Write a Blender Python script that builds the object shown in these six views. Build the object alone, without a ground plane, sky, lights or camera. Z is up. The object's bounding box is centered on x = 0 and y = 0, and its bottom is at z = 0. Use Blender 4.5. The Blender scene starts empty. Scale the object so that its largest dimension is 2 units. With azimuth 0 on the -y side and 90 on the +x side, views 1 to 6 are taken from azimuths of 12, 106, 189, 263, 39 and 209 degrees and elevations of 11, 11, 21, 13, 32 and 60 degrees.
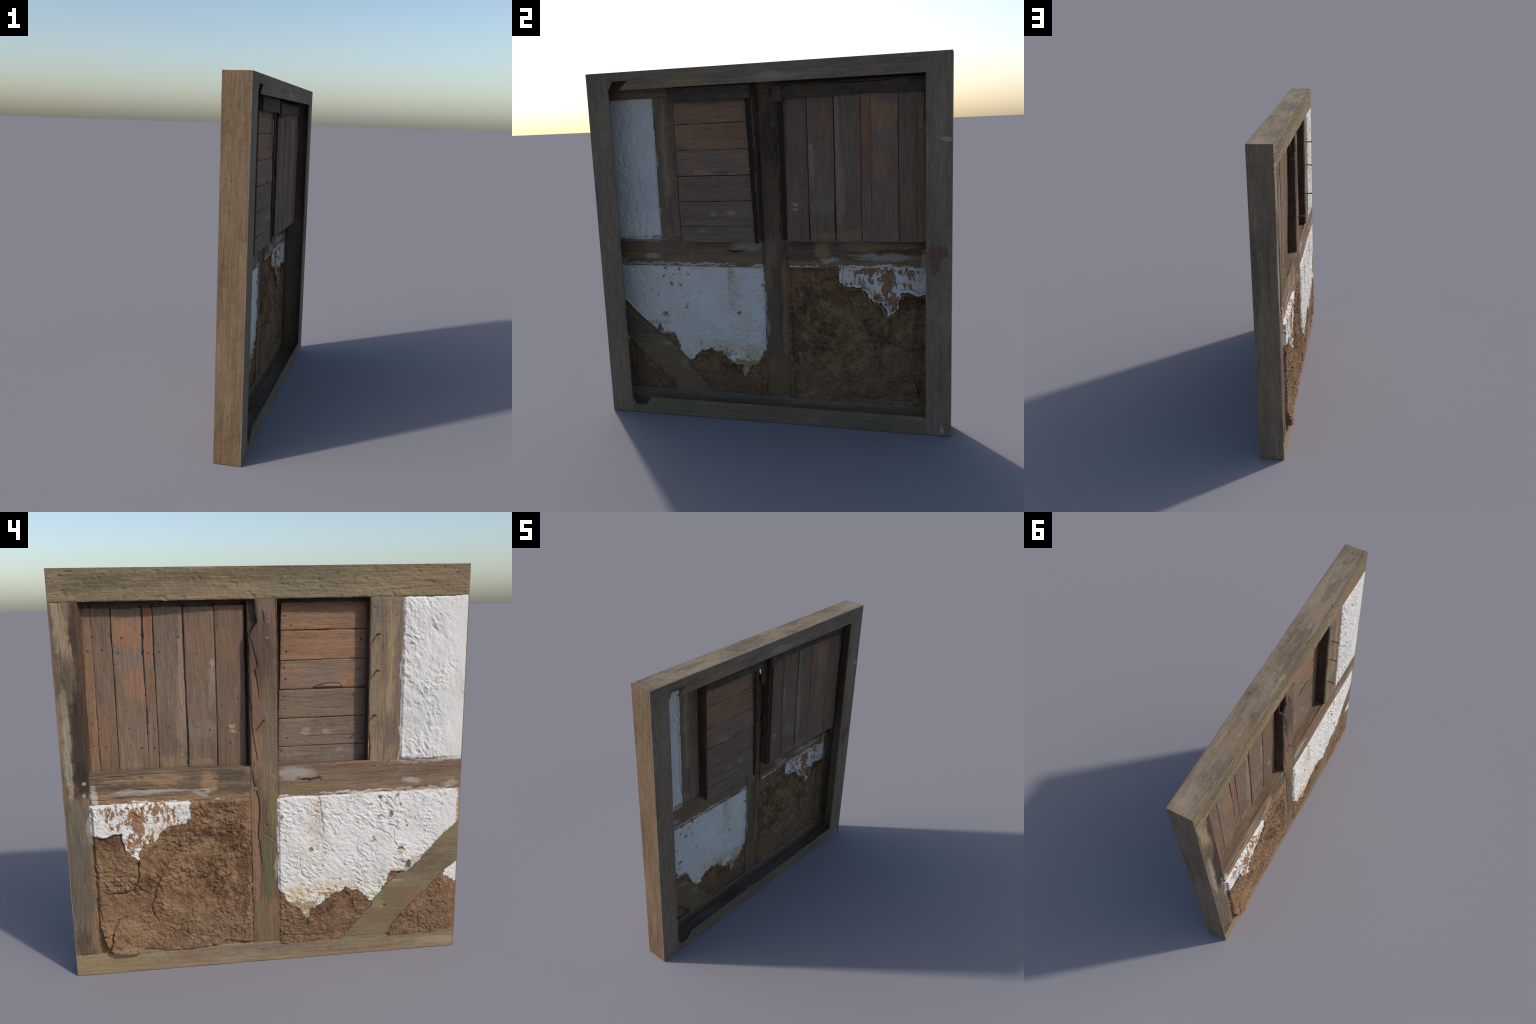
"""Old timber-framed wall section: oak frame, boarded-up windows, lime plaster and clay infill."""
import bpy, math, random
import numpy as np

random.seed(7)

# ------------------------------------------------------------------ noise
def _perm(seed):
    r = np.random.RandomState(seed)
    return np.tile(r.permutation(256), 3), r.rand(256) * 2 * math.pi

_cache = {}
def perlin(x, y, seed=0):
    if seed not in _cache:
        _cache[seed] = _perm(seed)
    p, ang = _cache[seed]
    x = np.asarray(x, float); y = np.asarray(y, float)
    xi = np.floor(x).astype(int); yi = np.floor(y).astype(int)
    xf = x - xi; yf = y - yi
    u = xf ** 3 * (xf * (xf * 6 - 15) + 10); v = yf ** 3 * (yf * (yf * 6 - 15) + 10)
    def g(i, j, dx, dy):
        a = ang[p[p[(xi + i) % 256] + (yi + j) % 256]]
        return np.cos(a) * dx + np.sin(a) * dy
    a = g(0, 0, xf, yf); b = g(1, 0, xf - 1, yf); c = g(0, 1, xf, yf - 1); d = g(1, 1, xf - 1, yf - 1)
    return 1.5 * ((a * (1 - u) + b * u) * (1 - v) + (c * (1 - u) + d * u) * v)

def fbm(x, y, octaves=4, seed=0, gain=.5):
    s = 0; a = 1.; f = 1.
    for o in range(octaves):
        s = s + a * perlin(x * f + 17.3 * o, y * f - 9.1 * o, seed + o)
        a *= gain; f *= 2.03
    return s

def ridge(x, y, octaves=3, seed=0):
    s = 0; a = 1.; f = 1.
    for o in range(octaves):
        s = s + a * (1 - np.abs(perlin(x * f, y * f, seed + o)) * 2)
        a *= .5; f *= 2.1
    return s

def sstep(e0, e1, x):
    t = np.clip((x - e0) / (e1 - e0), 0, 1)
    return t * t * (3 - 2 * t)

# ------------------------------------------------------------------ plane geometry helpers
def poly_sdf(pts, Y, Z):
    """signed distance to a closed polygon, positive inside"""
    pts = np.array(pts, float)
    d2 = np.full(Y.shape, 1e9); inside = np.zeros(Y.shape, bool)
    for (ay, az), (by, bz) in zip(pts, np.roll(pts, -1, 0)):
        ey, ez = by - ay, bz - az
        t = np.clip(((Y - ay) * ey + (Z - az) * ez) / (ey * ey + ez * ez), 0, 1)
        d2 = np.minimum(d2, (Y - ay - t * ey) ** 2 + (Z - az - t * ez) ** 2)
        c = ((az > Z) != (bz > Z))
        with np.errstate(divide='ignore', invalid='ignore'):
            xi = ay + (Z - az) * ey / (ez if ez else 1e-9)
        inside ^= c & (Y < xi)
    d = np.sqrt(d2)
    return np.where(inside, d, -d)

def line_dist(pts, Y, Z):
    """distance to an open polyline and the fraction along it"""
    pts = np.array(pts, float); n = len(pts) - 1
    best = np.full(Y.shape, 1e9); frac = np.zeros(Y.shape)
    for i in range(n):
        (ay, az), (by, bz) = pts[i], pts[i + 1]
        ey, ez = by - ay, bz - az
        t = np.clip(((Y - ay) * ey + (Z - az) * ez) / (ey * ey + ez * ez), 0, 1)
        d = np.hypot(Y - ay - t * ey, Z - az - t * ez)
        m = d < best
        best = np.where(m, d, best); frac = np.where(m, (i + t) / n, frac)
    return best, frac

def crack(pts, Y, Z, width, depth, wob=.006, seed=3):
    """groove along a polyline (negative height)"""
    wy = Y + wob * fbm(Y * 30, Z * 30, 2, seed); wz = Z + wob * fbm(Y * 30 + 5, Z * 30 + 9, 2, seed + 4)
    d, t = line_dist(pts, wy, wz)
    w = width * (.35 + .65 * np.sin(np.pi * np.clip(t, .04, .96)))
    return -depth * np.exp(-(d / w) ** 2)

def pit(Y, Z, y, z, r, depth, seed=0):
    d = np.hypot(Y - y, Z - z) * (1 + .5 * perlin(Y * 60, Z * 60, seed))
    return -depth * np.exp(-(d / r) ** 4)

def edge(v, ctl):
    c = sorted(ctl)
    return np.interp(v, [a for a, b in c], [b for a, b in c])

# ------------------------------------------------------------------ mesh makers
root = bpy.data.objects.new("timber_framed_wall", None)
bpy.context.scene.collection.objects.link(root)
root["label"] = "weathered timber-framed wall panel with boarded windows, plaster and clay"
root["category"] = "wall"

def link(name, me, mat, parent=None):
    o = bpy.data.objects.new(name, me)
    bpy.context.scene.collection.objects.link(o)
    o.parent = parent or root
    if mat: me.materials.append(mat)
    return o

def finish(name, verts, faces, mat, parent, angle=55):
    me = bpy.data.meshes.new(name)
    v = np.array(verts, float)
    v[:, 1] = np.clip(v[:, 1], -1, 1); v[:, 2] = np.clip(v[:, 2], 0, 2)
    me.from_pydata(v.tolist(), [], faces.tolist() if hasattr(faces, 'tolist') else faces)
    me.polygons.foreach_set('use_smooth', np.ones(len(me.polygons), bool))
    me.set_sharp_from_angle(angle=math.radians(angle))
    me.update()
    return link(name, me, mat, parent)

def relief(name, box, step, mat, field=None, height=None, thick=.006, X0=-.05, parent=None, back=None, angle=55):
    """slab parallel to the wall face: outline = zero line of field(y,z), front pushed out by height(y,z)"""
    y0, y1, z0, z1 = box
    ny = max(1, int(round((y1 - y0) / step[0]))); nz = max(1, int(round((z1 - z0) / step[1])))
    ys = np.linspace(y0, y1, ny + 1); zs = np.linspace(z0, z1, nz + 1)
    Y, Z = np.meshgrid(ys, zs, indexing='ij')
    if field is None:
        keep = np.ones((ny, nz), bool); F = np.full(Y.shape, 1.)
    else:
        F = field(Y, Z)
        Yc, Zc = np.meshgrid((ys[1:] + ys[:-1]) / 2, (zs[1:] + zs[:-1]) / 2, indexing='ij')
        keep = field(Yc, Zc) > 0
        cnt = np.zeros(Y.shape, int)
        for i in (0, 1):
            for j in (0, 1):
                cnt[i:ny + i, j:nz + j] += keep
        gy, gz = np.gradient(F, ys, zs)
        g2 = gy ** 2 + gz ** 2 + 1e-9
        lim = .75 * min(step)
        sy = -F * gy / g2; sz = -F * gz / g2
        L = np.hypot(sy, sz) + 1e-12
        k = np.minimum(1, lim / L) * ((cnt > 0) & (cnt < 4) & (L < 3 * max(step)))
        Y = Y + sy * k; Z = Z + sz * k
        F = np.where(k > 0, 0, F)
    H = height(Y, Z) if height else np.zeros(Y.shape)
    xf = X0 - H
    xb = xf + thick if back is None else back(Y, Z, xf, F)
    N = Y.size
    idx = np.arange(N).reshape(Y.shape)
    a = idx[:-1, :-1][keep]; b = idx[1:, :-1][keep]; c = idx[1:, 1:][keep]; d = idx[:-1, 1:][keep]
    fr = np.stack([a, d, c, b], 1); bk = np.stack([a, b, c, d], 1) + N
    pad = np.zeros((ny + 2, nz + 2), bool); pad[1:-1, 1:-1] = keep
    walls = []
    for (di, dj), (p, q) in {(0, -1): ((0, 0), (1, 0)), (1, 0): ((1, 0), (1, 1)), (0, 1): ((1, 1), (0, 1)), (-1, 0): ((0, 1), (0, 0))}.items():
        ed = keep & ~pad[1 + di:ny + 1 + di, 1 + dj:nz + 1 + dj]
        ii, jj = np.nonzero(ed)
        e0 = idx[ii + p[0], jj + p[1]]; e1 = idx[ii + q[0], jj + q[1]]
        walls.append(np.stack([e0, e1, e1 + N, e0 + N], 1))
    faces = np.concatenate([fr, bk] + walls)
    V = np.concatenate([np.stack([xf, Y, Z], -1).reshape(-1, 3), np.stack([xb, Y, Z], -1).reshape(-1, 3)])
    used = np.unique(faces); remap = np.zeros(2 * N, int); remap[used] = np.arange(len(used))
    return finish(name, V[used], remap[faces], mat, parent, angle)

def block(name, lo, hi, cell, mat, parent=None, rough=0., freq=25, seed=0, warp=None, stretch=(1, 1, 1)):
    """subdivided box with uneven faces"""
    lo = np.array(lo, float); hi = np.array(hi, float)
    n = np.maximum(1, np.ceil((hi - lo) / cell).astype(int))
    index = {}; V = []; Fc = []
    def vid(i, j, k):
        if (i, j, k) not in index:
            index[(i, j, k)] = len(V); V.append(lo + (hi - lo) * np.array((i, j, k)) / n)
        return index[(i, j, k)]
    for ax in range(3):
        u, w = (ax + 1) % 3, (ax + 2) % 3
        for side in (0, n[ax]):
            for i in range(n[u]):
                for j in range(n[w]):
                    q = []
                    for du, dw in ((0, 0), (1, 0), (1, 1), (0, 1)):
                        t = [0, 0, 0]; t[ax] = side; t[u] = i + du; t[w] = j + dw
                        q.append(vid(*t))
                    Fc.append(q if side else q[::-1])
    V = np.array(V)
    if rough:
        s = V * np.array(stretch) * freq
        for a in range(3):
            V[:, a] += rough * fbm(s[:, (a + 1) % 3] + s[:, a] * .7, s[:, (a + 2) % 3] - s[:, a] * .6, 3, seed + a)
    if warp: V = warp(V)
    return finish(name, V, Fc, mat, parent, 40)

# ------------------------------------------------------------------ materials
SUN = 1.10
def C(r, g, b):
    """own colour of a surface that reads as sRGB (r,g,b) on the sunlit face"""
    lum = .3 * r + .6 * g + .1 * b
    f = lambda c: ((.915 * (lum + .93 * (c - lum)) / 255 + .055) / 1.055) ** 2.4 / SUN
    return (f(r), f(g), f(b), 1)

class Net:
    def __init__(s, name):
        s.m = bpy.data.materials.new(name); s.m.use_nodes = True
        s.t = s.m.node_tree; s.bsdf = s.t.nodes['Principled BSDF']
        s.P = s.t.nodes.new('ShaderNodeTexCoord').outputs['Object']
    def put(s, sock, v):
        if isinstance(v, bpy.types.NodeSocket): s.t.links.new(v, sock)
        elif v is not None: sock.default_value = v
    def math(s, op, a, b=None, c=None, clamp=False):
        n = s.t.nodes.new('ShaderNodeMath'); n.operation = op; n.use_clamp = clamp
        s.put(n.inputs[0], a); s.put(n.inputs[1], b)
        if c is not None: s.put(n.inputs[2], c)
        return n.outputs[0]
    def vec(s, op, a, b):
        n = s.t.nodes.new('ShaderNodeVectorMath'); n.operation = op
        s.put(n.inputs[0], a); s.put(n.inputs[1], b)
        return n.outputs['Value'] if op == 'LENGTH' else n.outputs[0]
    def noise(s, scale, detail=4, rough=.55, P=None, stretch=None, color=False, dist=0.):
        p = P or s.P
        if stretch: p = s.vec('MULTIPLY', p, stretch)
        n = s.t.nodes.new('ShaderNodeTexNoise'); s.put(n.inputs['Vector'], p)
        n.inputs['Scale'].default_value = scale; n.inputs['Detail'].default_value = detail
        n.inputs['Roughness'].default_value = rough; n.inputs['Distortion'].default_value = dist
        return n.outputs['Color' if color else 'Fac']
    def ramp(s, f, stops):
        n = s.t.nodes.new('ShaderNodeValToRGB'); s.put(n.inputs[0], f)
        e = n.color_ramp.elements
        while len(e) < len(stops): e.new(.5)
        for k, (p, c) in zip(e, stops): k.position = p; k.color = c
        return n.outputs[0]
    def span(s, f, a, b, lo=0., hi=1.):
        n = s.t.nodes.new('ShaderNodeMapRange'); n.interpolation_type = 'SMOOTHSTEP'
        s.put(n.inputs[0], f)
        for i, v in zip((1, 2, 3, 4), (a, b, lo, hi)): n.inputs[i].default_value = v
        return n.outputs[0]
    def mix(s, f, a, b, mode='MIX'):
        n = s.t.nodes.new('ShaderNodeMix'); n.data_type = 'RGBA'; n.blend_type = mode
        s.put(n.inputs[0], f); s.put(n.inputs[6], a); s.put(n.inputs[7], b)
        return n.outputs[2]
    def warp(s, amt, scale):
        c = s.noise(scale, 3, .6, color=True)
        d = s.vec('SUBTRACT', c, (.5, .5, .5)); d = s.vec('MULTIPLY', d, (amt, amt, amt))
        return s.vec('ADD', s.P, d)
    def blob(s, P, centre, radius, soft, breakup, nz):
        inv = tuple(0 if r is None else 1. / r for r in radius)
        d = s.vec('MULTIPLY', s.vec('SUBTRACT', P, tuple(0 if c is None else c for c in centre)), inv)
        d = s.vec('LENGTH', d, None)
        breakup *= 4.2
        d = s.math('MULTIPLY_ADD', nz, breakup, s.math('SUBTRACT', d, breakup * .5))
        return s.span(d, 1 - soft * .6, 1 + soft * .6, 1., 0.)
    def done(s, col, rough=.85, bump=None, strength=.5, dist=.002, spec=.25):
        s.put(s.bsdf.inputs['Base Color'], col); s.put(s.bsdf.inputs['Roughness'], rough)
        s.bsdf.inputs['Specular IOR Level'].default_value = spec
        if bump is not None:
            n = s.t.nodes.new('ShaderNodeBump'); s.put(n.inputs['Height'], bump)
            n.inputs['Strength'].default_value = strength; n.inputs['Distance'].default_value = dist
            s.put(s.bsdf.inputs['Normal'], n.outputs[0])
        return s.m

AXIS = {'x': (.05, 1, 1), 'y': (1, .05, 1), 'z': (1, 1, .05)}
def apply_patches(n, col, patches, fine, grain):
    Pw = n.warp(.05, 14)
    for pt in patches:
        c, ctr, rad, soft, amt, brk = pt[:6]
        nz = grain if len(pt) > 6 else fine
        if len(ctr) == 2: ctr = (None,) + tuple(ctr); rad = (None,) + tuple(rad)
        m = n.blob(Pw, ctr, rad, soft, brk, nz)
        col = n.mix(n.math('MULTIPLY', m, amt), col, C(*c))
    return col

def wood(name, axis, dark, mid, light, patches=(), blotch=.5, bump=.5, contrast=1., seed=0, speck=.5):
    n = Net(name)
    off = n.vec('ADD', n.P, (seed * .37, seed * .53, seed * .71))
    st = AXIS[axis]
    g1 = n.noise(150, 5, .65, P=off, stretch=st)
    g2 = n.noise(38, 4, .6, P=off, stretch=st, dist=.4)
    bl = n.noise(5.5, 5, .6, P=off, stretch=tuple(.35 if a < 1 else 1 for a in st))
    fine = n.noise(26, 8, .7, P=off)
    v = n.math('MULTIPLY', n.math('SUBTRACT', g1, .5), .4 * contrast)
    v = n.math('MULTIPLY_ADD', n.math('SUBTRACT', g2, .5), .5 * contrast, v)
    v = n.math('MULTIPLY_ADD', n.math('SUBTRACT', bl, .5), 2.2 * blotch, v)
    v = n.math('MULTIPLY_ADD', n.math('SUBTRACT', fine, .5), 1.6 * blotch, v)
    v = n.math('ADD', v, .5, clamp=True)
    col = n.ramp(v, [(.12, C(*dark)), (.5, C(*mid)), (.9, C(*light))])
    brk = n.math('MULTIPLY_ADD', g2, .35, n.math('MULTIPLY_ADD', fine, .45, n.math('MULTIPLY', n.noise(110, 5, .7, P=off, stretch=tuple(.3 if a < 1 else 1 for a in st)), .2)))
    col = apply_patches(n, col, patches, brk, g2)
    gr = n.span(g1, .32, .68, .90, 1.09)
    col = n.mix(1., col, n.vec('MULTIPLY', (1, 1, 1), gr), 'MULTIPLY')
    sp = n.span(n.noise(75, 3, .6, P=off, stretch=tuple(.45 if a < 1 else 1 for a in st)), .27, .36, 1, 0)
    col = n.mix(n.math('MULTIPLY', sp, speck), col, C(52, 42, 34))
    iso = n.noise(190, 4, .65, P=off)
    col = n.mix(1., col, n.vec('MULTIPLY', (1, 1, 1), n.span(iso, .3, .7, .91, 1.09)), 'MULTIPLY')
    hgt = n.math('ADD', n.math('MULTIPLY', g1, .7), n.math('MULTIPLY_ADD', iso, .45, n.math('MULTIPLY', fine, .9)))
    hgt = n.math('SUBTRACT', hgt, n.math('MULTIPLY', sp, .5))
    return n.done(col, .82, hgt, bump, .004)

def clay(name, patches=()):
    n = Net(name)
    big = n.noise(9, 5, .6); med = n.noise(30, 6, .68); fin = n.noise(120, 5, .7)
    v = n.math('MULTIPLY_ADD', n.math('SUBTRACT', big, .5), 1.2, .5)
    v = n.math('MULTIPLY_ADD', n.math('SUBTRACT', med, .5), 1.7, v)
    v = n.math('MULTIPLY_ADD', n.math('SUBTRACT', fin, .5), .6, v, True)
    col = n.ramp(v, [(.08, C(82, 60, 45)), (.5, C(132, 102, 74)), (.95, C(160, 126, 98))])
    col = apply_patches(n, col, patches, med, med)
    st = n.span(n.noise(160, 2, .5), .66, .74)
    col = n.mix(n.math('MULTIPLY', st, .5), col, C(185, 150, 112))
    hgt = n.math('ADD', n.math('MULTIPLY', med, .8), n.math('MULTIPLY', fin, .5))
    return n.done(col, .95, hgt, .7, .006, .1)

def plaster(name, patches=(), speck=.6, worn=None, worn_col=(164, 126, 94)):
    n = Net(name)
    big = n.noise(6, 4, .55); med = n.noise(30, 7, .65); fin = n.noise(140, 4, .65)
    v = n.math('MULTIPLY_ADD', n.math('SUBTRACT', big, .5), .9, .55)
    v = n.math('MULTIPLY_ADD', n.math('SUBTRACT', fin, .5), .5, v, True)
    col = n.ramp(v, [(.1, C(204, 199, 191)), (.5, C(221, 219, 214)), (.9, C(231, 229, 226))])
    col = n.mix(n.span(n.noise(11, 6, .62, stretch=(1, 1, .7)), .54, .72, 0, .5 * (speck + .25)), col, C(208, 194, 172))
    col = apply_patches(n, col, patches, med, med)
    if speck:
        sp = n.span(n.noise(48, 6, .62), .655, .70)
        col = n.mix(n.math('MULTIPLY', sp, speck), col, C(165, 138, 105))
    if worn:
        Pw = n.warp(.03, 10)
        w = None
        for ctr, rad, amt in worn:
            m = n.math('MULTIPLY', n.blob(Pw, (None,) + ctr, (None,) + rad, .7, .6, big), amt)
            w = m if w is None else n.math('MAXIMUM', w, m)
        nz = n.noise(34, 7, .68, stretch=(1, 1.5, .8))
        k = n.span(n.math('ADD', nz, n.math('MULTIPLY', w, .17)), .575, .63)
        col = n.mix(k, col, n.ramp(med, [(.3, C(140, 100, 70)), (.7, C(*worn_col))]))
    hgt = n.math('ADD', n.math('MULTIPLY', med, .8), n.math('MULTIPLY', fin, .35))
    return n.done(col, .9, hgt, .6, .005, .2)

def plain(name, col, rough=.6, metal=0., var=.3):
    n = Net(name)
    f = n.noise(180, 4, .6)
    c = n.ramp(f, [(.25, tuple(v * (1 - var) for v in C(*col)[:3]) + (1,)), (.75, tuple(v * (1 + var) for v in C(*col)[:3]) + (1,))])
    m = n.done(c, rough, f, .3, .001)
    n.bsdf.inputs['Metallic'].default_value = metal
    return m

OAK = dict(dark=(88, 76, 58), mid=(130, 113, 88), light=(156, 137, 108))
M = {}
M['lintel'] = wood('lintel_wood', 'y', **OAK, blotch=.35, seed=1, bump=.8, speck=.5, patches=[
    ((98, 92, 68), (.80, 1.93), (.16, .05), .6, .5, .8), ((150, 130, 100), (.3, 1.88), (.9, .03), .7, .45, .8),
    ((104, 94, 66), (-.05, 1.97), (.5, .03), .6, .5, .8), ((140, 116, 90), (-.85, 1.93), (.2, .06), .6, .6, .6),
    ((148, 112, 86), (.22, 1.862), (.12, .012), .6, .6, .8), ((112, 105, 84), (-.2, 1.92), (.25, .04), .6, .4, .8)])
M['sill'] = wood('sill_wood', 'y', dark=(98, 84, 66), mid=(137, 118, 95), light=(163, 145, 118), blotch=.35, seed=2, speck=.35, patches=[
    ((152, 130, 90), (.85, .05), (.22, .05), .6, .6, .7), ((146, 112, 86), (.47, .085), (.02, .03), .6, .7, .8),
    ((146, 114, 88), (-.52, .08), (.02, .035), .6, .6, .8), ((168, 150, 122), (-.9, .035), (.12, .03), .7, .5, .8),
    ((112, 103, 92), (-.1, .085), (.35, .025), .7, .4, .8), ((150, 125, 92), (0, .01), (1.2, .012), .6, .5, .6)])
M['corner'] = wood('corner_post_wood', 'z', dark=(78, 64, 50), mid=(116, 99, 79), light=(150, 130, 103), seed=3, blotch=.4, patches=[
    ((62, 50, 41), (.885, 1.70), (.030, .18), .5, .8, .7), ((160, 139, 112), (.955, 1.72), (.022, .14), .5, .8, 1., 1),
    ((156, 136, 108), (.93, 1.62), (.018, .10), .5, .7, 1., 1), ((84, 71, 58), (.93, 1.48), (.05, .12), .6, .6, .9),
    ((150, 134, 112), (.965, 1.36), (.018, .09), .6, .7, 1.), ((54, 43, 37), (.895, 1.22), (.045, .26), .5, .9, .5),
    ((52, 42, 36), (.90, 1.02), (.06, .09), .5, .85, .6), ((160, 148, 132), (.963, 1.12), (.014, .16), .6, .7, 1., 1),
    ((116, 106, 93), (.93, .72), (.07, .17), .6, .6, .6), ((176, 168, 158), (.885, .76), (.022, .06), .5, .6, 1.),
    ((98, 88, 77), (.94, .5), (.08, .25), .6, .7, .6), ((140, 106, 78), (.874, .48), (.016, .24), .4, .9, .8),
    ((138, 105, 78), (.868, .30), (.03, .10), .4, .9, .8), ((74, 63, 52), (.955, .20), (.04, .07), .6, .7, 1., 1),
    ((136, 108, 78), (.885, .15), (.03, .06), .5, .8, .8)])
M['centre'] = wood('centre_post_wood', 'z', dark=(74, 58, 47), mid=(106, 85, 69), light=(132, 109, 89), seed=4, blotch=.35, patches=[
    ((122, 106, 94), (.0, 1.80), (.025, .05), .6, .7, 1.), ((84, 66, 54), (.03, 1.62), (.07, .14), .6, .6, .6),
    ((138, 98, 72), (.055, 1.31), (.02, .15), .6, .6, .8), ((122, 103, 86), (.0, 1.20), (.04, .2), .6, .7, .8),
    ((146, 112, 82), (.06, 1.12), (.025, .12), .6, .6, .8), ((134, 117, 92), (.0, .98), (.04, .1), .6, .6, .8),
    ((140, 108, 82), (.078, .82), (.022, .12), .5, .9, .6), ((126, 112, 76), (-.02, .84), (.025, .12), .6, .8, .8),
    ((106, 97, 70), (-.005, .62), (.045, .12), .5, .75, .8), ((140, 106, 80), (.075, .55), (.02, .24), .4, .95, .5),
    ((102, 95, 68), (.005, .43), (.036, .10), .5, .8, .7), ((156, 148, 132), (-.03, .52), (.008, .06), .5, .8, .8),
    ((190, 182, 165), (-.046, .62), (.006, .22), .5, .8, .9), ((128, 102, 72), (.02, .22), (.07, .12), .5, .8, .8),
    ((110, 102, 72), (.05, .26), (.03, .08), .5, .7, .9), ((134, 104, 78), (-.02, .30), (.025, .05), .5, .8, .8),
    ((120, 97, 72), (.02, .14), (.07, .04), .5, .6, .8)])
M['rail_l'] = wood('window_rail_wood', 'y', dark=(76, 62, 50), mid=(112, 94, 77), light=(142, 120, 96), seed=5, blotch=.35, patches=[
    ((152, 121, 88), (.52, 1.005), (.11, .028), .5, .9, 1.0), ((150, 119, 86), (.72, 1.0), (.10, .02), .5, .7, 1.2, 1),
    ((88, 75, 63), (.2, 1.01), (.09, .035), .6, .8, .6), ((84, 71, 59), (.72, .975), (.12, .02), .6, .7, 1., 1),
    ((154, 122, 90), (.30, .98), (.045, .04), .5, .9, 1.1), ((152, 118, 86), (.45, .905), (.4, .015), .5, .8, .9),
    ((200, 190, 176), (.855, .93), (.018, .05), .7, .7, 1.), ((190, 178, 164), (.66, .945), (.16, .016), .8, .6, 1.3, 1),
    ((198, 186, 170), (.34, .925), (.05, .013), .8, .6, 1.2, 1), ((212, 206, 196), (.62, .892), (.22, .007), .5, .9, 1.),
    ((215, 210, 200), (.22, .886), (.12, .005), .5, .9, 1.), ((158, 118, 80), (.8, .92), (.04, .04), .5, .7, .9)])
M['rail_r'] = wood('long_rail_wood', 'y', dark=(88, 71, 56), mid=(122, 100, 80), light=(147, 123, 99), seed=6, blotch=.3, patches=[
    ((166, 158, 150), (-.12, 1.005), (.075, .03), .7, .75, .7), ((160, 150, 142), (-.2, 1.0), (.04, .025), .6, .6, .9),
    ((130, 114, 82), (-.17, .925), (.14, .02), .5, .8, .8), ((134, 118, 84), (-.92, .94), (.12, .02), .6, .7, .9),
    ((186, 176, 164), (-.74, .935), (.05, .014), .8, .6, 1.2), ((186, 176, 164), (-.95, .915), (.05, .014), .8, .6, 1.2),
    ((200, 194, 184), (-.45, .893), (.22, .008), .5, .85, 1.1), ((205, 198, 188), (-.08, .888), (.05, .008), .5, .85, 1.),
    ((186, 176, 164), (-.72, .895), (.25, .008), .5, .7, 1.1), ((70, 56, 46), (-.21, .97), (.06, .005), .5, .9, .4),
    ((168, 158, 148), (-.8, 1.038), (.2, .007), .5, .6, 1.1), ((150, 105, 76), (-.38, 1.046), (.12, .005), .5, .7, .8)])
M['stud'] = wood('stud_wood', 'z', dark=(92, 78, 64), mid=(133, 113, 90), light=(162, 139, 109), seed=7, blotch=.35, patches=[
    ((118, 106, 94), (-.53, 1.75), (.03, .1), .6, .7, .8), ((168, 143, 106), (-.61, 1.55), (.018, .28), .6, .6, 1.1, 1),
    ((112, 99, 86), (-.655, 1.4), (.018, .5), .6, .6, .8, 1), ((104, 92, 80), (-.60, 1.17), (.03, .11), .6, .7, 1., 1),
    ((150, 120, 86), (-.62, 1.09), (.02, .04), .6, .6, .9), ((196, 190, 182), (-.668, 1.3), (.006, .3), .5, .7, 1.1)])
M['brace'] = wood('brace_wood', 'y', dark=(92, 80, 62), mid=(124, 109, 84), light=(150, 132, 104), seed=8, blotch=.4, speck=.3, patches=[
    ((134, 104, 78), (-.55, .2), (.12, .05), .8, .6, .8), ((134, 99, 70), (-.75, .3), (.13, .045), .6, .7, .8),
    ((116, 106, 74), (-.62, .30), (.10, .05), .6, .5, .8), ((150, 132, 96), (-.57, .27), (.03, .03), .6, .6, .8),
    ((168, 158, 140), (-.66, .40), (.05, .008), .6, .5, .8), ((146, 126, 82), (-.94, .62), (.06, .04), .6, .4, .9)])
M['case'] = wood('case_side_wood', 'z', dark=(92, 72, 52), mid=(131, 105, 78), light=(160, 131, 98), seed=9, blotch=.35, speck=.5, bump=.7)
M['case_s'] = wood('case_shade_side_wood', 'z', dark=(88, 74, 58), mid=(132, 114, 92), light=(156, 137, 112), seed=19, blotch=.35, speck=.5, bump=.6)
M['case_h'] = wood('case_top_wood', 'y', dark=(88, 75, 60), mid=(137, 120, 100), light=(166, 147, 123), seed=10, blotch=.45, speck=.45, patches=[
    ((84, 72, 60), (-.015, -.15, None), (.03, .22, None), .6, .4, .9), ((80, 70, 60), (-.03, .45, None), (.02, .3, None), .6, .35, .9),
    ((80, 70, 60), (.01, -.62, None), (.025, .12, None), .6, .4, .9), ((150, 126, 98), (.0, .52, None), (.05, .12, None), .8, .5, .9),
    ((152, 124, 94), (.0, -.45, None), (.04, .09, None), .8, .45, .9)])
M['back_h'] = wood('back_rail_wood', 'y', dark=(96, 84, 68), mid=(130, 113, 94), light=(156, 140, 122), seed=11, blotch=.35, speck=.35, patches=[
    ((160, 124, 78), (-.42, 1.925), (.12, .02), .6, .7, 1.1), ((162, 152, 140), (.1, 1.93), (.12, .02), .6, .6, 1.1),
    ((118, 108, 82), (0, .05), (1., .06), .7, .4, .6)])
M['back_v'] = wood('back_stile_wood', 'z', dark=(96, 84, 68), mid=(130, 114, 95), light=(156, 140, 122), seed=12, blotch=.35, speck=.35, patches=[
    ((118, 72, 60), (.93, .99), (.045, .05), .4, .7, .8), ((116, 70, 60), (.92, .92), (.025, .03), .4, .7, .8),
    ((176, 168, 158), (.96, 1.575), (.03, .012), .5, .7, .9), ((180, 172, 160), (.955, .03), (.01, .02), .5, .7, .8)])
M['jamb'] = wood('jamb_wood', 'z', dark=(52, 39, 30), mid=(86, 64, 48), light=(122, 92, 66), seed=13, blotch=.5)
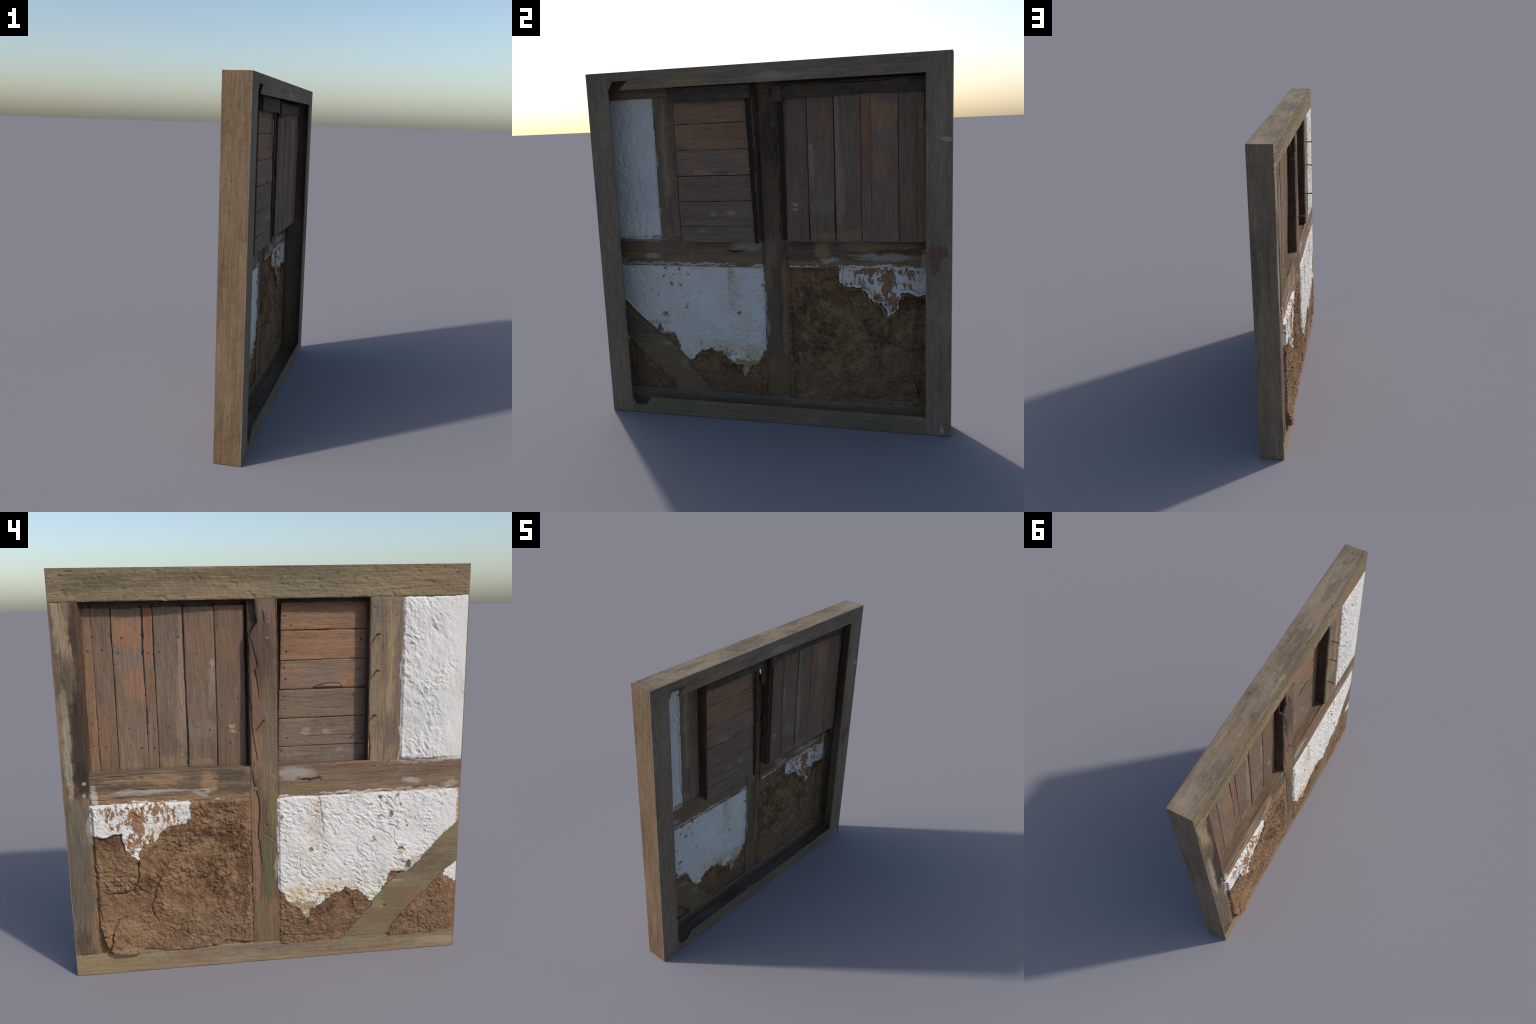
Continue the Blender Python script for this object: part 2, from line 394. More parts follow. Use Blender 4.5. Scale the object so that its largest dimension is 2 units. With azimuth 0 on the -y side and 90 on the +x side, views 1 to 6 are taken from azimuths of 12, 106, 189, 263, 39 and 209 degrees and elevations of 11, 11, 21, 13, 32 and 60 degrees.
M['head'] = wood('window_head_wood', 'y', dark=(50, 42, 34), mid=(78, 66, 54), light=(104, 90, 74), seed=14, blotch=.5)
M['ledge'] = wood('ledge_wood', 'y', dark=(84, 68, 54), mid=(120, 99, 78), light=(150, 124, 98), seed=15, blotch=.4)
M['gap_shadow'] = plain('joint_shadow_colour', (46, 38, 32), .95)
M['iron'] = plain('nail_iron', (84, 70, 59), .85, .05)
M['rust'] = plain('rusty_iron', (128, 100, 78), .7, .2)
M['peg'] = plain('oak_peg', (126, 108, 88), .85)
M['peg_o'] = plain('pale_oak_peg', (170, 140, 102), .85)

# ------------------------------------------------------------------ relief rules
def grain_y(Y, Z, s, a=.0008):
    return a * fbm(Y * 7, Z * 130, 3, s) + .0016 * fbm(Y * 4, Z * 22, 3, s + 5)
def grain_z(Y, Z, s, a=.0008):
    return a * fbm(Z * 7, Y * 130, 3, s) + .0016 * fbm(Z * 4, Y * 22, 3, s + 5)
def arris(d, r=.006, depth=.004):
    """worn rounding within r of an edge, d = distance from it"""
    t = np.clip(1 - d / r, 0, 1)
    return -depth * t * t

EY = .9962   # the face ends inside the side panels
# ---- beams on the face
def lintel_low(Y):
    return 1.850 + .0015 * fbm(Y * 12, Y * 0, 3, 21)
relief('lintel_beam', (-EY, EY, 1.838, 2), (.005, .003), M['lintel'],
       lambda Y, Z: Z - lintel_low(Y),
       lambda Y, Z: grain_y(Y, Z, 30, .001) + .0014 * fbm(Y * 45, Z * 60, 3, 33) + arris(Z - lintel_low(Y), .007, .004)
       - .0035 * sstep(.45, .75, fbm(Y * 22, Z * 30, 2, 37)))

def sill_top(Y):
    return .1085 + .0025 * fbm(Y * 9, Y * 0, 3, 41)
relief('sill_beam', (-EY, EY, 0, .124), (.005, .003), M['sill'],
       lambda Y, Z: sill_top(Y) - Z,
       lambda Y, Z: grain_y(Y, Z, 43) + arris(sill_top(Y) - Z, .006, .004))

CP_IN = [(.09, .868), (.17, .876), (.26, .874), (.31, .870), (.73, .870), (.88, .872), (1.04, .870), (1.2, .877), (1.4, .879), (1.6, .873), (1.77, .869), (1.85, .870)]
def cpost(Y, Z):
    return Y - edge(Z, CP_IN) - .0025 * fbm(Z * 15, Z * 0, 3, 51)
relief('corner_post', (.85, EY, .103, 1.856), (.003, .006), M['corner'],
       lambda Y, Z: np.minimum(np.minimum(cpost(Y, Z), Z - .1055), 1.853 - Z),
       lambda Y, Z: grain_z(Y, Z, 53, .0012) + arris(cpost(Y, Z), .016, .007) + arris(1.848 - Z, .008, .004)
       + arris(Z - .11, .006, .003) - .002 * sstep(.3, .7, fbm(Y * 30, Z * 5, 2, 57)))

MID_L = [(.11, .096), (.37, .095), (.755, .096), (1.0, .095), (1.06, .088), (1.22, .088), (1.36, .083), (1.567, .089), (1.675, .082), (1.695, .078), (1.74, .048), (1.80, .052), (1.85, .057)]
MID_R = [(.11, -.050), (.43, -.048), (.72, -.046), (1.0, -.047), (1.3, -.045), (1.5, -.047), (1.7, -.044), (1.85, -.041)]
def mid_f(Y, Z):
    n = .002 * fbm(Z * 18, Z * 0, 3, 61)
    return np.minimum(edge(Z, MID_L) + n - Y, Y - edge(Z, MID_R) + n)
def mid_h(Y, Z):
    h = grain_z(Y, Z, 63, .0012) + arris(mid_f(Y, Z), .009, .005)
    h = h + crack([(.078, 1.67), (.062, 1.60), (.047, 1.54), (.062, 1.52), (.050, 1.46), (.045, 1.38)], Y, Z, .003, .008, .003)
    h = h + crack([(.083, 1.36), (.080, 1.24), (.066, 1.13), (.052, 1.07)], Y, Z, .003, .007, .003)
    h = h + crack([(.088, 1.02), (.066, .93), (.050, .84), (.050, .78), (.060, .70), (.050, .62), (.042, .54)], Y, Z, .0035, .009, .003)
    h = h + crack([(.02, 1.80), (.012, 1.74)], Y, Z, .003, .006, .002)
    h = h + crack([(.03, .70), (.0, .68), (-.04, .65)], Y, Z, .003, .004, .002)
    h = h + pit(Y, Z, .060, 1.505, .010, .003) + pit(Y, Z, .013, .742, .006, .007)
    return h + .002 * sstep(.05, .08, Y) * sstep(.9, .7, Z) * (1 + fbm(Y * 40, Z * 30, 3, 66))
relief('centre_post', (-.06, .104, .104, 1.855), (.0025, .005), M['centre'],
       lambda Y, Z: np.minimum(np.minimum(mid_f(Y, Z), Z - .1065), 1.853 - Z), mid_h)

def rail(name, y0, y1, mat, top, bot, s, extra=None):
    f = lambda Y, Z: np.minimum(edge(Y, top) + .0015 * fbm(Y * 14, Y * 0, 3, s) - Z, Z - edge(Y, bot) - .002 * fbm(Y * 16, Y * 0, 3, s + 1))
    def h(Y, Z):
        v = grain_y(Y, Z, s + 2, .0012) + arris(f(Y, Z), .008, .005) + arris(np.minimum(Y - y0, y1 - Y) if y0 > -.9 else y1 - Y, .011, .008)
        return v + (extra(Y, Z) if extra else 0)
    relief(name, (y0, y1, .868, 1.064), (.005, .0028), mat, f, h)
rail('rail', .088, .880, M['rail_l'], [(.09, 1.046), (.47, 1.051), (.70, 1.044), (.87, 1.036)], [(.09, .882), (.38, .887), (.53, .884), (.70, .892), (.87, .887)], 70,
     lambda Y, Z: -.0035 * sstep(.15, .6, fbm(Y * 5, Z * 75, 3, 76)) * sstep(.2, .55, Y) + pit(Y, Z, .63, 1.012, .012, .006)
     + .0025 * sstep(.2, .6, fbm(Y * 28, Z * 34, 3, 78)) * sstep(.99, .90, Z))
rail('rail', -EY, -.042, M['rail_r'], [(-1, 1.041), (-.675, 1.047), (-.5, 1.052), (-.29, 1.047), (-.04, 1.041)], [(-1, .883), (-.62, .882), (-.25, .878), (-.04, .879)], 80,
     lambda Y, Z: crack([(-.165, .967), (-.21, .968), (-.255, .973)], Y, Z, .004, .008, .002) + pit(Y, Z, -.252, .973, .010, .004))

stud_f = lambda Y, Z: np.minimum(-.505 + .0015 * fbm(Z * 15, Z * 0, 3, 91) - Y, Y + .6735 - .002 * fbm(Z * 18, Z * 0, 3, 92))
relief('window_stud', (-.682, -.498, 1.043, 1.856), (.0028, .006), M['stud'],
       lambda Y, Z: np.minimum(stud_f(Y, Z), np.minimum(1.853 - Z, Z - 1.045)),
       lambda Y, Z: grain_z(Y, Z, 93, .0012) + arris(stud_f(Y, Z), .007, .004)
       + crack([(-.507, 1.20), (-.512, 1.12), (-.512, 1.055)], Y, Z, .003, .007, .001) + pit(Y, Z, -.525, 1.80, .006, .005) + arris(1.8475 - Z, .006, .003))

BR_UP = [(-1, .717), (-.92, .648), (-.836, .559), (-.718, .460), (-.633, .395), (-.548, .310), (-.531, .268), (-.47, .205), (-.39, .110)]
BR_LO = [(-1, .486), (-.929, .437), (-.844, .344), (-.725, .234), (-.652, .155), (-.632, .108)]
def brace_f(Y, Z):
    n = .003 * fbm(Y * 14, Z * 14, 3, 101)
    return np.minimum((edge(Y, BR_UP + [(-.3, .01)]) - Z) * .75 + n, (Z - edge(Y, BR_LO + [(-.5, -.05)])) * .72 + n)
def brace_h(Y, Z):
    a = (Y * -.76 + Z * .65); c = (Y * .65 + Z * .76)
    return .003 * sstep(-1, -.96, Y) + .001 * fbm(a * 7, c * 110, 3, 103) + .0018 * fbm(a * 4, c * 20, 3, 105) + arris(brace_f(Y, Z), .009, .006) \
        + crack([(-.74, .44), (-.85, .53), (-.93, .60)], Y, Z, .002, .004, .003) + pit(Y, Z, -.604, .262, .007, .007)
relief('diagonal_brace', (-EY, -.37, .103, .735), (.0035, .0035), M['brace'],
       lambda Y, Z: np.minimum(brace_f(Y, Z), Z - .105), brace_h, .012)

# ---- infill: clay and lime plaster
def rough_clay(Y, Z, s):
    a = Y * .9 + Z * .35; b = Z * .95 - Y * .3
    m = .35 + .7 * sstep(-.35, .4, fbm(Y * 7, Z * 7, 2, s + 21))
    wy = Y + .008 * fbm(Y * 25, Z * 25, 2, s + 23); wz = Z + .008 * fbm(Y * 25 + 7, Z * 25, 2, s + 25)
    lump = np.abs(fbm(wy * 19, wz * 21, 3, s + 7, .55)) * 2.2
    return .0045 * fbm(a * 11, b * 12, 3, s) + .0042 * m * lump - .002 + .0022 * (.3 + m) * fbm(wy * 70, wz * 80, 3, s + 9, .6) \
        - .0024 * sstep(.40, .75, fbm(wy * 50 + 3, wz * 62, 2, s + 15))
def rough_plaster(Y, Z, s):
    a = Y * .85 + Z * .5; b = Z * .85 - Y * .5
    m = .45 + .75 * sstep(-.35, .45, fbm(Y * 7, Z * 7, 2, s + 21))
    wy = a + .010 * fbm(Y * 12, Z * 12, 2, s + 23)
    wz = b + .012 * fbm(Y * 10 + 7, Z * 10, 2, s + 25)
    return .0036 * fbm(a * 9, b * 9, 3, s) + .0036 * m * fbm(wy * 30, wz * 50, 4, s + 7, .62) \
        - .0020 * sstep(.35, .8, fbm(wy * 34 + 9, wz * 64, 2, s + 15))

# left infill: white remnant above bare clay
L_BOX = (.088, .884, .096, .894)
LOW_L = [(.08, .120), (.16, .126), (.20, .135), (.245, .132), (.27, .112), (.4, .107), (.55, .103), (.60, .113), (.64, .130), (.66, .118), (.69, .098), (.74, .100), (.80, .118), (.83, .145), (.845, .185), (.86, .25), (.89, .26)]
def l_out(Y, Z):
    return np.minimum(np.minimum(.882 - Y, Y - .089), np.minimum(.893 - Z, Z - .098))
WHITE_L = [(.885, .91), (.388, .91), (.388, .86), (.384, .797), (.413, .778), (.445, .766), (.507, .769), (.540, .740), (.574, .687), (.621, .680), (.646, .648), (.656, .612),
           (.690, .625), (.723, .669), (.732, .744), (.772, .745), (.820, .727), (.885, .738)]
def l_white(Y, Z):
    return poly_sdf(WHITE_L, Y, Z) + .006 * fbm(Y * 28, Z * 28, 3, 113) + .003 * perlin(Y * 110, Z * 110, 115)
def l_rim(Y, Z):
    """distance from the timbers"""
    return np.minimum(np.minimum(.870 - Y, Y - .096), np.minimum(.886 - Z, 9))
def l_shape(Y, Z):
    d = l_rim(Y, Z)
    h = -.003 + .011 * sstep(-.004, .008, d)
    dish, _ = line_dist([(.27, .60), (.42, .42), (.58, .22)], Y, Z)
    h = h - .015 * sstep(.20, .05, dish + .03 * fbm(Y * 8, Z * 8, 2, 116))
    h = h + .017 * sstep(.16, .03, np.hypot(Y - .65, (Z - .56) * .8))
    h = h + .019 * sstep(.17, .05, np.hypot((Y - .77) * .8, (Z - .165) * 1.3)) * (1 + .3 * fbm(Y * 20, Z * 20, 2, 117))
    h = h - .004 * sstep(.06, .0, np.hypot(Y - .24, (Z - .13) * 2))
    h = h + .013 * sstep(.24, .06, np.hypot(Y - .62, (Z - .76) * 1.2)) + .006 * sstep(.07, .015, np.minimum(d, Z - .10)) * sstep(-.004, .006, d)
    return h
def l_clay_h(Y, Z):
    h = l_shape(Y, Z) + rough_clay(Y, Z, 120)
    w = l_white(Y, Z)
    left = sstep(.66, .72, Y)
    h = h - .010 * left * sstep(-.05, -.004, w) * sstep(.6, .7, Z)        # sunken under the left end of the white coat
    h = h + .006 * sstep(.70, .62, Y) * sstep(-.035, -.006, w)            # clay stands proud of the coat further right
    for p, wd, dp in (([(.655, .62), (.662, .55), (.668, .50), (.70, .45), (.73, .43), (.79, .432)], .0035, .010),
                      ([(.84, .45), (.82, .43), (.79, .432), (.72, .436)], .003, .008),
                      ([(.582, .53), (.555, .50), (.578, .455), (.592, .39), (.61, .35), (.60, .30), (.575, .26)], .0035, .008),
                      ([(.872, .225), (.83, .205), (.81, .215), (.80, .25), (.775, .29), (.735, .30)], .005, .014),
                      ([(.81, .215), (.812, .17), (.82, .14)], .005, .014), ([(.20, .49), (.24, .48)], .003, .005),
                      ([(.54, .655), (.49, .69), (.46, .66), (.50, .635), (.54, .65)], .003, .004),
                      ([(.866, .62), (.864, .50), (.866, .36), (.858, .29)], .004, .010),
                      ([(.100, .78), (.104, .60), (.099, .45), (.103, .30), (.10, .16)], .004, .009)):
        h = h + crack(p, Y, Z, wd * 1.3, dp * (.8 if p[0][0] > .86 or p[0][0] < .101 else 1.4))
    h = h + pit(Y, Z, .662, .585, .010, .014) + pit(Y, Z, .867, .52, .008, .012)
    low = Z - edge(Y, LOW_L) + .004 * fbm(Y * 25, Z * 25, 3, 111)          # broken lower edge of the clay
    k = sstep(-.002, .003, low)
    return h * k + (1 - k) * (-.005 + .004 * fbm(Y * 50, Z * 50, 3, 119))
def l_back(Y, Z, xf, F):
    return xf * 0 + np.where(F < .02, np.maximum(xf + .005, -.0445 + 0 * xf), xf + .005)
M['clay_l'] = clay('clay_daub', [((96, 68, 48), (.80, .70), (.07, .035), .5, .8, .5), ((100, 70, 48), (.71, .69), (.02, .06), .5, .7, .6),
                                 ((146, 113, 84), (.80, .36), (.09, .16), .8, .4, .8), ((98, 70, 50), (.36, .72), (.09, .05), .6, .55, .9), ((92, 66, 48), (.22, .70), (.06, .10), .6, .5, .9),
                                 ((96, 68, 50), (.62, .475), (.05, .05), .6, .6, .9), ((150, 117, 88), (.68, .24), (.14, .09), .8, .45, .9),
                                 ((144, 111, 82), (.12, .80), (.05, .07), .6, .5, .8), ((130, 105, 84), (.25, .2), (.22, .07), .6, .6, .8),
                                 ((92, 66, 48), (.14, .5), (.04, .22), .6, .55, .9), ((160, 130, 100), (.74, .12), (.1, .02), .5, .6, .8)])
relief('clay_panel', L_BOX, (.0025, .0025), M['clay_l'],
       lambda Y, Z: np.minimum(l_out(Y, Z), .004 - l_white(Y, Z)), l_clay_h, back=l_back, angle=75)
M['white_l'] = plaster('worn_lime_plaster', speck=0, worn=[((.665, .80), (.055, .11), 1.), ((.70, .70), (.05, .07), 1.), ((.60, .865), (.10, .03), .95), ((.55, .83), (.06, .06), .5),
                                                       ((.76, .80), (.05, .05), .55), ((.62, .70), (.05, .04), .6), ((.75, .86), (.06, .03), .8), ((.44, .775), (.05, .02), .5)],
                     patches=[((220, 205, 180), (.55, .74), (.06, .04), .6, .7, .8)])
relief('plaster_patch', L_BOX, (.0025, .0025), M['white_l'],
       lambda Y, Z: np.minimum(l_out(Y, Z), l_white(Y, Z)),
       lambda Y, Z: l_shape(Y, Z) + rough_plaster(Y, Z, 130) * 1.1 + .004 * sstep(.68, .76, Y) + arris(l_white(Y, Z), .006, .003), back=l_back, angle=75)

# right infill: broad white coat above clay, cut by the brace
R_BOX = (-EY, -.038, .090, .892)
def r_out(Y, Z):
    return np.minimum(-.0405 - Y, np.minimum(.887 - Z, Z - .094))
WHITE_R = [(-.03, .90), (-.03, .40), (-.058, .375), (-.071, .352), (-.105, .300), (-.146, .284), (-.163, .250), (-.194, .205), (-.205, .275), (-.256, .294), (-.307, .330), (-.332, .355),
           (-.375, .360), (-.394, .381), (-.426, .367), (-.461, .363), (-.504, .319), (-.522, .296), (-.552, .298), (-.591, .335), (-.611, .406), (-.640, .450), (-.683, .452),
           (-.75, .44), (-.92, .60), (-1.02, .69), (-1.02, .90)]
CORNER_R = [(-.925, .41), (-.93, .47), (-1.02, .53), (-1.02, .38), (-.985, .372), (-.958, .392)]
def r_white(Y, Z):
    d = np.maximum(poly_sdf(WHITE_R, Y, Z), poly_sdf(CORNER_R, Y, Z))
    return d + .006 * fbm(Y * 26, Z * 26, 3, 141) + .003 * perlin(Y * 100, Z * 100, 143)
def r_brace_d(Y, Z):
    return -brace_f(Y, Z)
def r_rim(Y, Z):
    return np.minimum(np.minimum(-.047 - Y, .881 - Z), r_brace_d(Y, Z))
R_HOLES = [(-.521, .822, .008), (-.567, .853, .009), (-.601, .825, .007), (-.678, .811, .010), (-.628, .772, .013), (-.573, .757, .011), (-.210, .604, .010),
           (-.540, .645, .008), (-.542, .628, .012), (-.688, .586, .010), (-.715, .697, .006), (-.059, .779, .012), (-.25, .845, .008), (-.82, .69, .006), (-.90, .80, .005), (-.30, .375, .008),
           (-.34, .385, .007), (-.46, .40, .007), (-.36, .43, .006), (-.27, .51, .005), (-.08, .43, .009), (-.40, .80, .004), (-.76, .74, .005), (-.80, .83, .005), (-.66, .865, .012)]
def r_shape(Y, Z):
    d = r_rim(Y, Z)
    return -.004 + .008 * sstep(-.004, .008, d) + .002 * sstep(0, .1, d)
def r_white_h(Y, Z):
    h = r_shape(Y, Z) + .004 + rough_plaster(Y, Z, 150) + arris(r_white(Y, Z), .007, .004)
    for p, wd, dp in (([(-.251, .885), (-.264, .80), (-.268, .750), (-.231, .727), (-.189, .687)], .003, .007),
                      ([(-.268, .75), (-.272, .69), (-.262, .655), (-.206, .64)], .003, .005),
                      ([(-.50, .74), (-.54, .70), (-.62, .66), (-.66, .60), (-.70, .57), (-.76, .58)], .0025, .005),
                      ([(-.66, .72), (-.645, .64), (-.66, .60)], .0025, .004), ([(-.14, .62), (-.15, .55), (-.16, .47), (-.21, .43)], .0025, .004)):
        h = h + crack(p, Y, Z, wd, dp)
    h = h - .003 * sstep(.07, .03, np.hypot((Y + .235) * 1.2, (Z - .71) * .6))       # scaled-off patch
    for y, z, r in R_HOLES: h = h + pit(Y, Z, y, z, r * .8, .006)
    h = h + .011 * sstep(.17, .04, np.hypot(Y + .68, Z - .50)) - .006 * sstep(.04, .02, np.hypot(Y + .645, (Z - .42))) - .006 * sstep(.03, .01, np.hypot(Y + .725, Z - .488))
    low = sstep(.05, .0, r_white(Y, Z)) * sstep(.45, .35, Z)
    return (h + low * .004 * fbm(Y * 60, Z * 60, 3, 157)) * sstep(-1.02, -.86, Y) - .001
def r_clay_h(Y, Z):
    h = (r_shape(Y, Z) + .001 + rough_clay(Y, Z, 160) * .9) * sstep(-1.02, -.9, Y) - .001
    return h + crack([(-.06, .14), (-.2, .125), (-.38, .128)], Y, Z, .003, .006) + crack([(-.64, .13), (-.66, .17), (-.70, .20)], Y, Z, .006, .012) \
        + .006 * sstep(.10, .02, np.hypot(Y + .43, (Z - .31) * 1.2))
def r_back(Y, Z, xf, F):
    return xf + .005
MORTAR = (164, 142, 104)
M['white_r'] = plaster('lime_plaster', speck=.55, patches=[
    ((212, 198, 184), (-.235, .72), (.04, .10), .5, .75, .7), ((205, 190, 172), (-.25, .83), (.025, .05), .5, .7, .8), ((216, 206, 192), (-.17, .55), (.05, .08), .7, .5, .8),
    ((214, 198, 168), (-.30, .39), (.12, .035), .6, .85, .8), ((206, 188, 152), (-.14, .36), (.07, .05), .6, .85, .9), (MORTAR, (-.17, .295), (.09, .035), .5, .95, .9),
    (MORTAR, (-.195, .24), (.03, .05), .5, .8, 1.), ((176, 150, 110), (-.30, .345), (.05, .018), .5, .85, 1.), ((205, 206, 172), (-.55, .32), (.035, .03), .5, .8, .7),
    ((88, 72, 56), (-.645, .42), (.032, .038), .35, .95, .6), ((100, 84, 68), (-.725, .487), (.022, .022), .4, .9, .7), ((178, 150, 116), (-.67, .455), (.06, .012), .5, .7, 1.),
    ((196, 172, 140), (-.69, .57), (.02, .02), .5, .8, .8), ((178, 152, 118), (-.80, .52), (.10, .012), .6, .6, 1.1), ((170, 130, 84), (-.995, .8), (.012, .09), .4, .8, .8),
    ((190, 160, 120), (-.6, .883), (.35, .004), .5, .6, 1.), ((216, 202, 180), (-.45, .40), (.12, .04), .6, .5, .9)]
    + [((120, 98, 76) if r > .0085 else (176, 146, 110), (y, z), (r * .9, r * .8), .5, .8, 1.1) for y, z, r in R_HOLES])
relief('plaster_panel', R_BOX, (.0025, .0025), M['white_r'],
       lambda Y, Z: np.minimum(np.minimum(r_out(Y, Z), r_white(Y, Z)), .010 + r_brace_d(Y, Z)), r_white_h, back=r_back, angle=75)
M['clay_r'] = clay('dark_clay_daub', [((122, 98, 80), (-.85, .2), (.16, .08), .7, .55, .8), ((118, 92, 72), (-.3, .18), (.25, .05), .7, .5, .8),
                                      ((104, 78, 58), (-.40, .36), (.05, .04), .6, .6, .8), ((130, 99, 73), (-.9, .3), (.08, .06), .6, .5, .8)])
relief('clay_panel', R_BOX, (.0025, .0025), M['clay_r'],
       lambda Y, Z: np.minimum(np.minimum(r_out(Y, Z), .004 - r_white(Y, Z)), .010 + r_brace_d(Y, Z)), r_clay_h, back=r_back, angle=75)

# upper right plaster field
u_rim = lambda Y, Z: np.minimum(-.6735 - Y, np.minimum(1.848 - Z, Z - 1.046))
M['white_u'] = plaster('whole_lime_plaster', speck=.15, patches=[((214, 206, 196), (-.97, 1.42), (.012, .1), .5, .6, .8), ((196, 176, 150), (-.985, 1.40), (.006, .05), .4, .7, .8),
                       ((205, 205, 208), (-.8, 1.32), (.12, .12), .7, .5, .8), ((150, 135, 118), (-.70, 1.055), (.04, .01), .5, .8, 1.), ((190, 175, 155), (-.86, 1.050), (.16, .005), .5, .7, 1.)])
relief('plaster_panel', (-EY, -.666, 1.037, 1.855), (.0025, .0025), M['white_u'],
       lambda Y, Z: np.minimum(u_rim(Y, Z) + .006, 1),
       lambda Y, Z: (-.006 + .009 * sstep(-.004, .010, u_rim(Y, Z) + .002 * fbm(Y * 40, Z * 40, 2, 171)) + .003 * sstep(0, .06, u_rim(Y, Z)) + (.8 + .3 * sstep(-.3, .3, fbm(Y * 9, Z * 5, 2, 179))) * rough_plaster(Y * 1.15, Z * .75, 170)
       + .0025 * fbm(Y * 22, Z * 14, 3, 175)) * sstep(-1.02, -.82, Y) - .001, back=r_back, angle=75)

# ------------------------------------------------------------------ window recesses
BX = .022       # depth of the boards' face
def slant(y_front, y_back_top, y_back_bot):
    """shear a jamb so that it leans sideways with depth"""
    def f(V):
        t = (V[:, 0] + .045) / (BX + .045)
        k = (V[:, 2] - 1.05) / .78
        V[:, 1] += t * ((y_back_bot - y_front) * (1 - k) + (y_back_top - y_front) * k)
        return V
    return f
# left window: jambs, ledge and ragged head timber
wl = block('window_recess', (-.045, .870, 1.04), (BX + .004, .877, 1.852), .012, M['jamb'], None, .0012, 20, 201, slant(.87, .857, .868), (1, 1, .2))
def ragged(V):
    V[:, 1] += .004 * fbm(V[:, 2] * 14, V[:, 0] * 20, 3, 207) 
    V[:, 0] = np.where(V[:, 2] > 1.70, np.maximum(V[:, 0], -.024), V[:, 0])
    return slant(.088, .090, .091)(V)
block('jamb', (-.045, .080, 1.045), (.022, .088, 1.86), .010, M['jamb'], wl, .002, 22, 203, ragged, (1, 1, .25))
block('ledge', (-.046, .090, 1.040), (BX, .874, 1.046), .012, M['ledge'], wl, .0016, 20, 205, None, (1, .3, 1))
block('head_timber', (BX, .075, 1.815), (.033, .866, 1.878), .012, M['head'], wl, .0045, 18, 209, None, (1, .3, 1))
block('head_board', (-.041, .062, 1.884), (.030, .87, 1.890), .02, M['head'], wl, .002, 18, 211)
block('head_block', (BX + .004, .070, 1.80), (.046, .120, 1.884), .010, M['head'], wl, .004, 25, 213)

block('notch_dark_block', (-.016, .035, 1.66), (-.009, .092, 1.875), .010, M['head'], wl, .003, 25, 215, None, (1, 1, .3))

# right window
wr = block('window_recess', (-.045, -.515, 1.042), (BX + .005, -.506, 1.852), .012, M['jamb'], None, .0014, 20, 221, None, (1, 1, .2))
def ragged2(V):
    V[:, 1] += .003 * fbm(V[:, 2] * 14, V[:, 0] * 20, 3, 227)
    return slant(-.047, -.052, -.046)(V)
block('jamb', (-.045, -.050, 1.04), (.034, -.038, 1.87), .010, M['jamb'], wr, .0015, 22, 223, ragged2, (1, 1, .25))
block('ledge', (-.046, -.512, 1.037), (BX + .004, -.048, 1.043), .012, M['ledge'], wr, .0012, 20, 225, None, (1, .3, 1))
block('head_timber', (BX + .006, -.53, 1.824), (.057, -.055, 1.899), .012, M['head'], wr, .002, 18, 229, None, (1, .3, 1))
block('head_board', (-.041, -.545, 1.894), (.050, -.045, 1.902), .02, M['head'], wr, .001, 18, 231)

def lean(Y, Z):
    """the upright boards lean out toward the centre post, most at the top"""
    if np.mean(Y) < 0: return .010 * sstep(1.45, 1.80, Z) * sstep(-.40, -.08, Y)
    return .017 * sstep(.62, .18, Y) * (.35 + .65 * sstep(1.05, 1.6, Z)) + .004
def plank(parent, mat, lo, hi, axis, s, tilt=(0, 0), extra=None, outline=None):
    """one board; lo/hi = (y,z) limits, edges gently wavy"""
    (ya, za), (yb, zb) = lo, hi
    st = (.003, .007) if axis == 'z' else (.007, .003)
    wav = (lambda Y, Z: .0012 * fbm(Z * 9, Z * 0, 3, s)) if axis == 'z' else (lambda Y, Z: .0012 * fbm(Y * 9, Y * 0, 3, s))
    def f(Y, Z):
        a = outline(Y, Z) if outline else np.minimum(Y - ya, yb - Y)
        b = np.minimum(Z - za, zb - Z + (.004 * fbm(Y * 30, Y * 0, 3, s + 3) if zb > 1.8 else 0))
        return np.minimum(a + (wav(Y, Z) if axis == 'z' else 0), b + (wav(Y, Z) if axis == 'y' else 0))
    def h(Y, Z):
        g = (grain_z if axis == 'z' else grain_y)(Y, Z, s + 2, .0007)
        v = g + lean(Y, Z) - .0014 * sstep(.45, .7, fbm(Y * 38, Z * 38, 2, s + 5)) + arris(f(Y, Z), .005, .002) + tilt[0] * (Y - ya) / (yb - ya) + tilt[1] * (Z - za) / (zb - za)
        return v + (extra(Y, Z) if extra else 0)
    m = .006
    relief('plank', (ya - m, yb + m, za - m, zb + m), st, mat, f, h, .006, BX, parent)

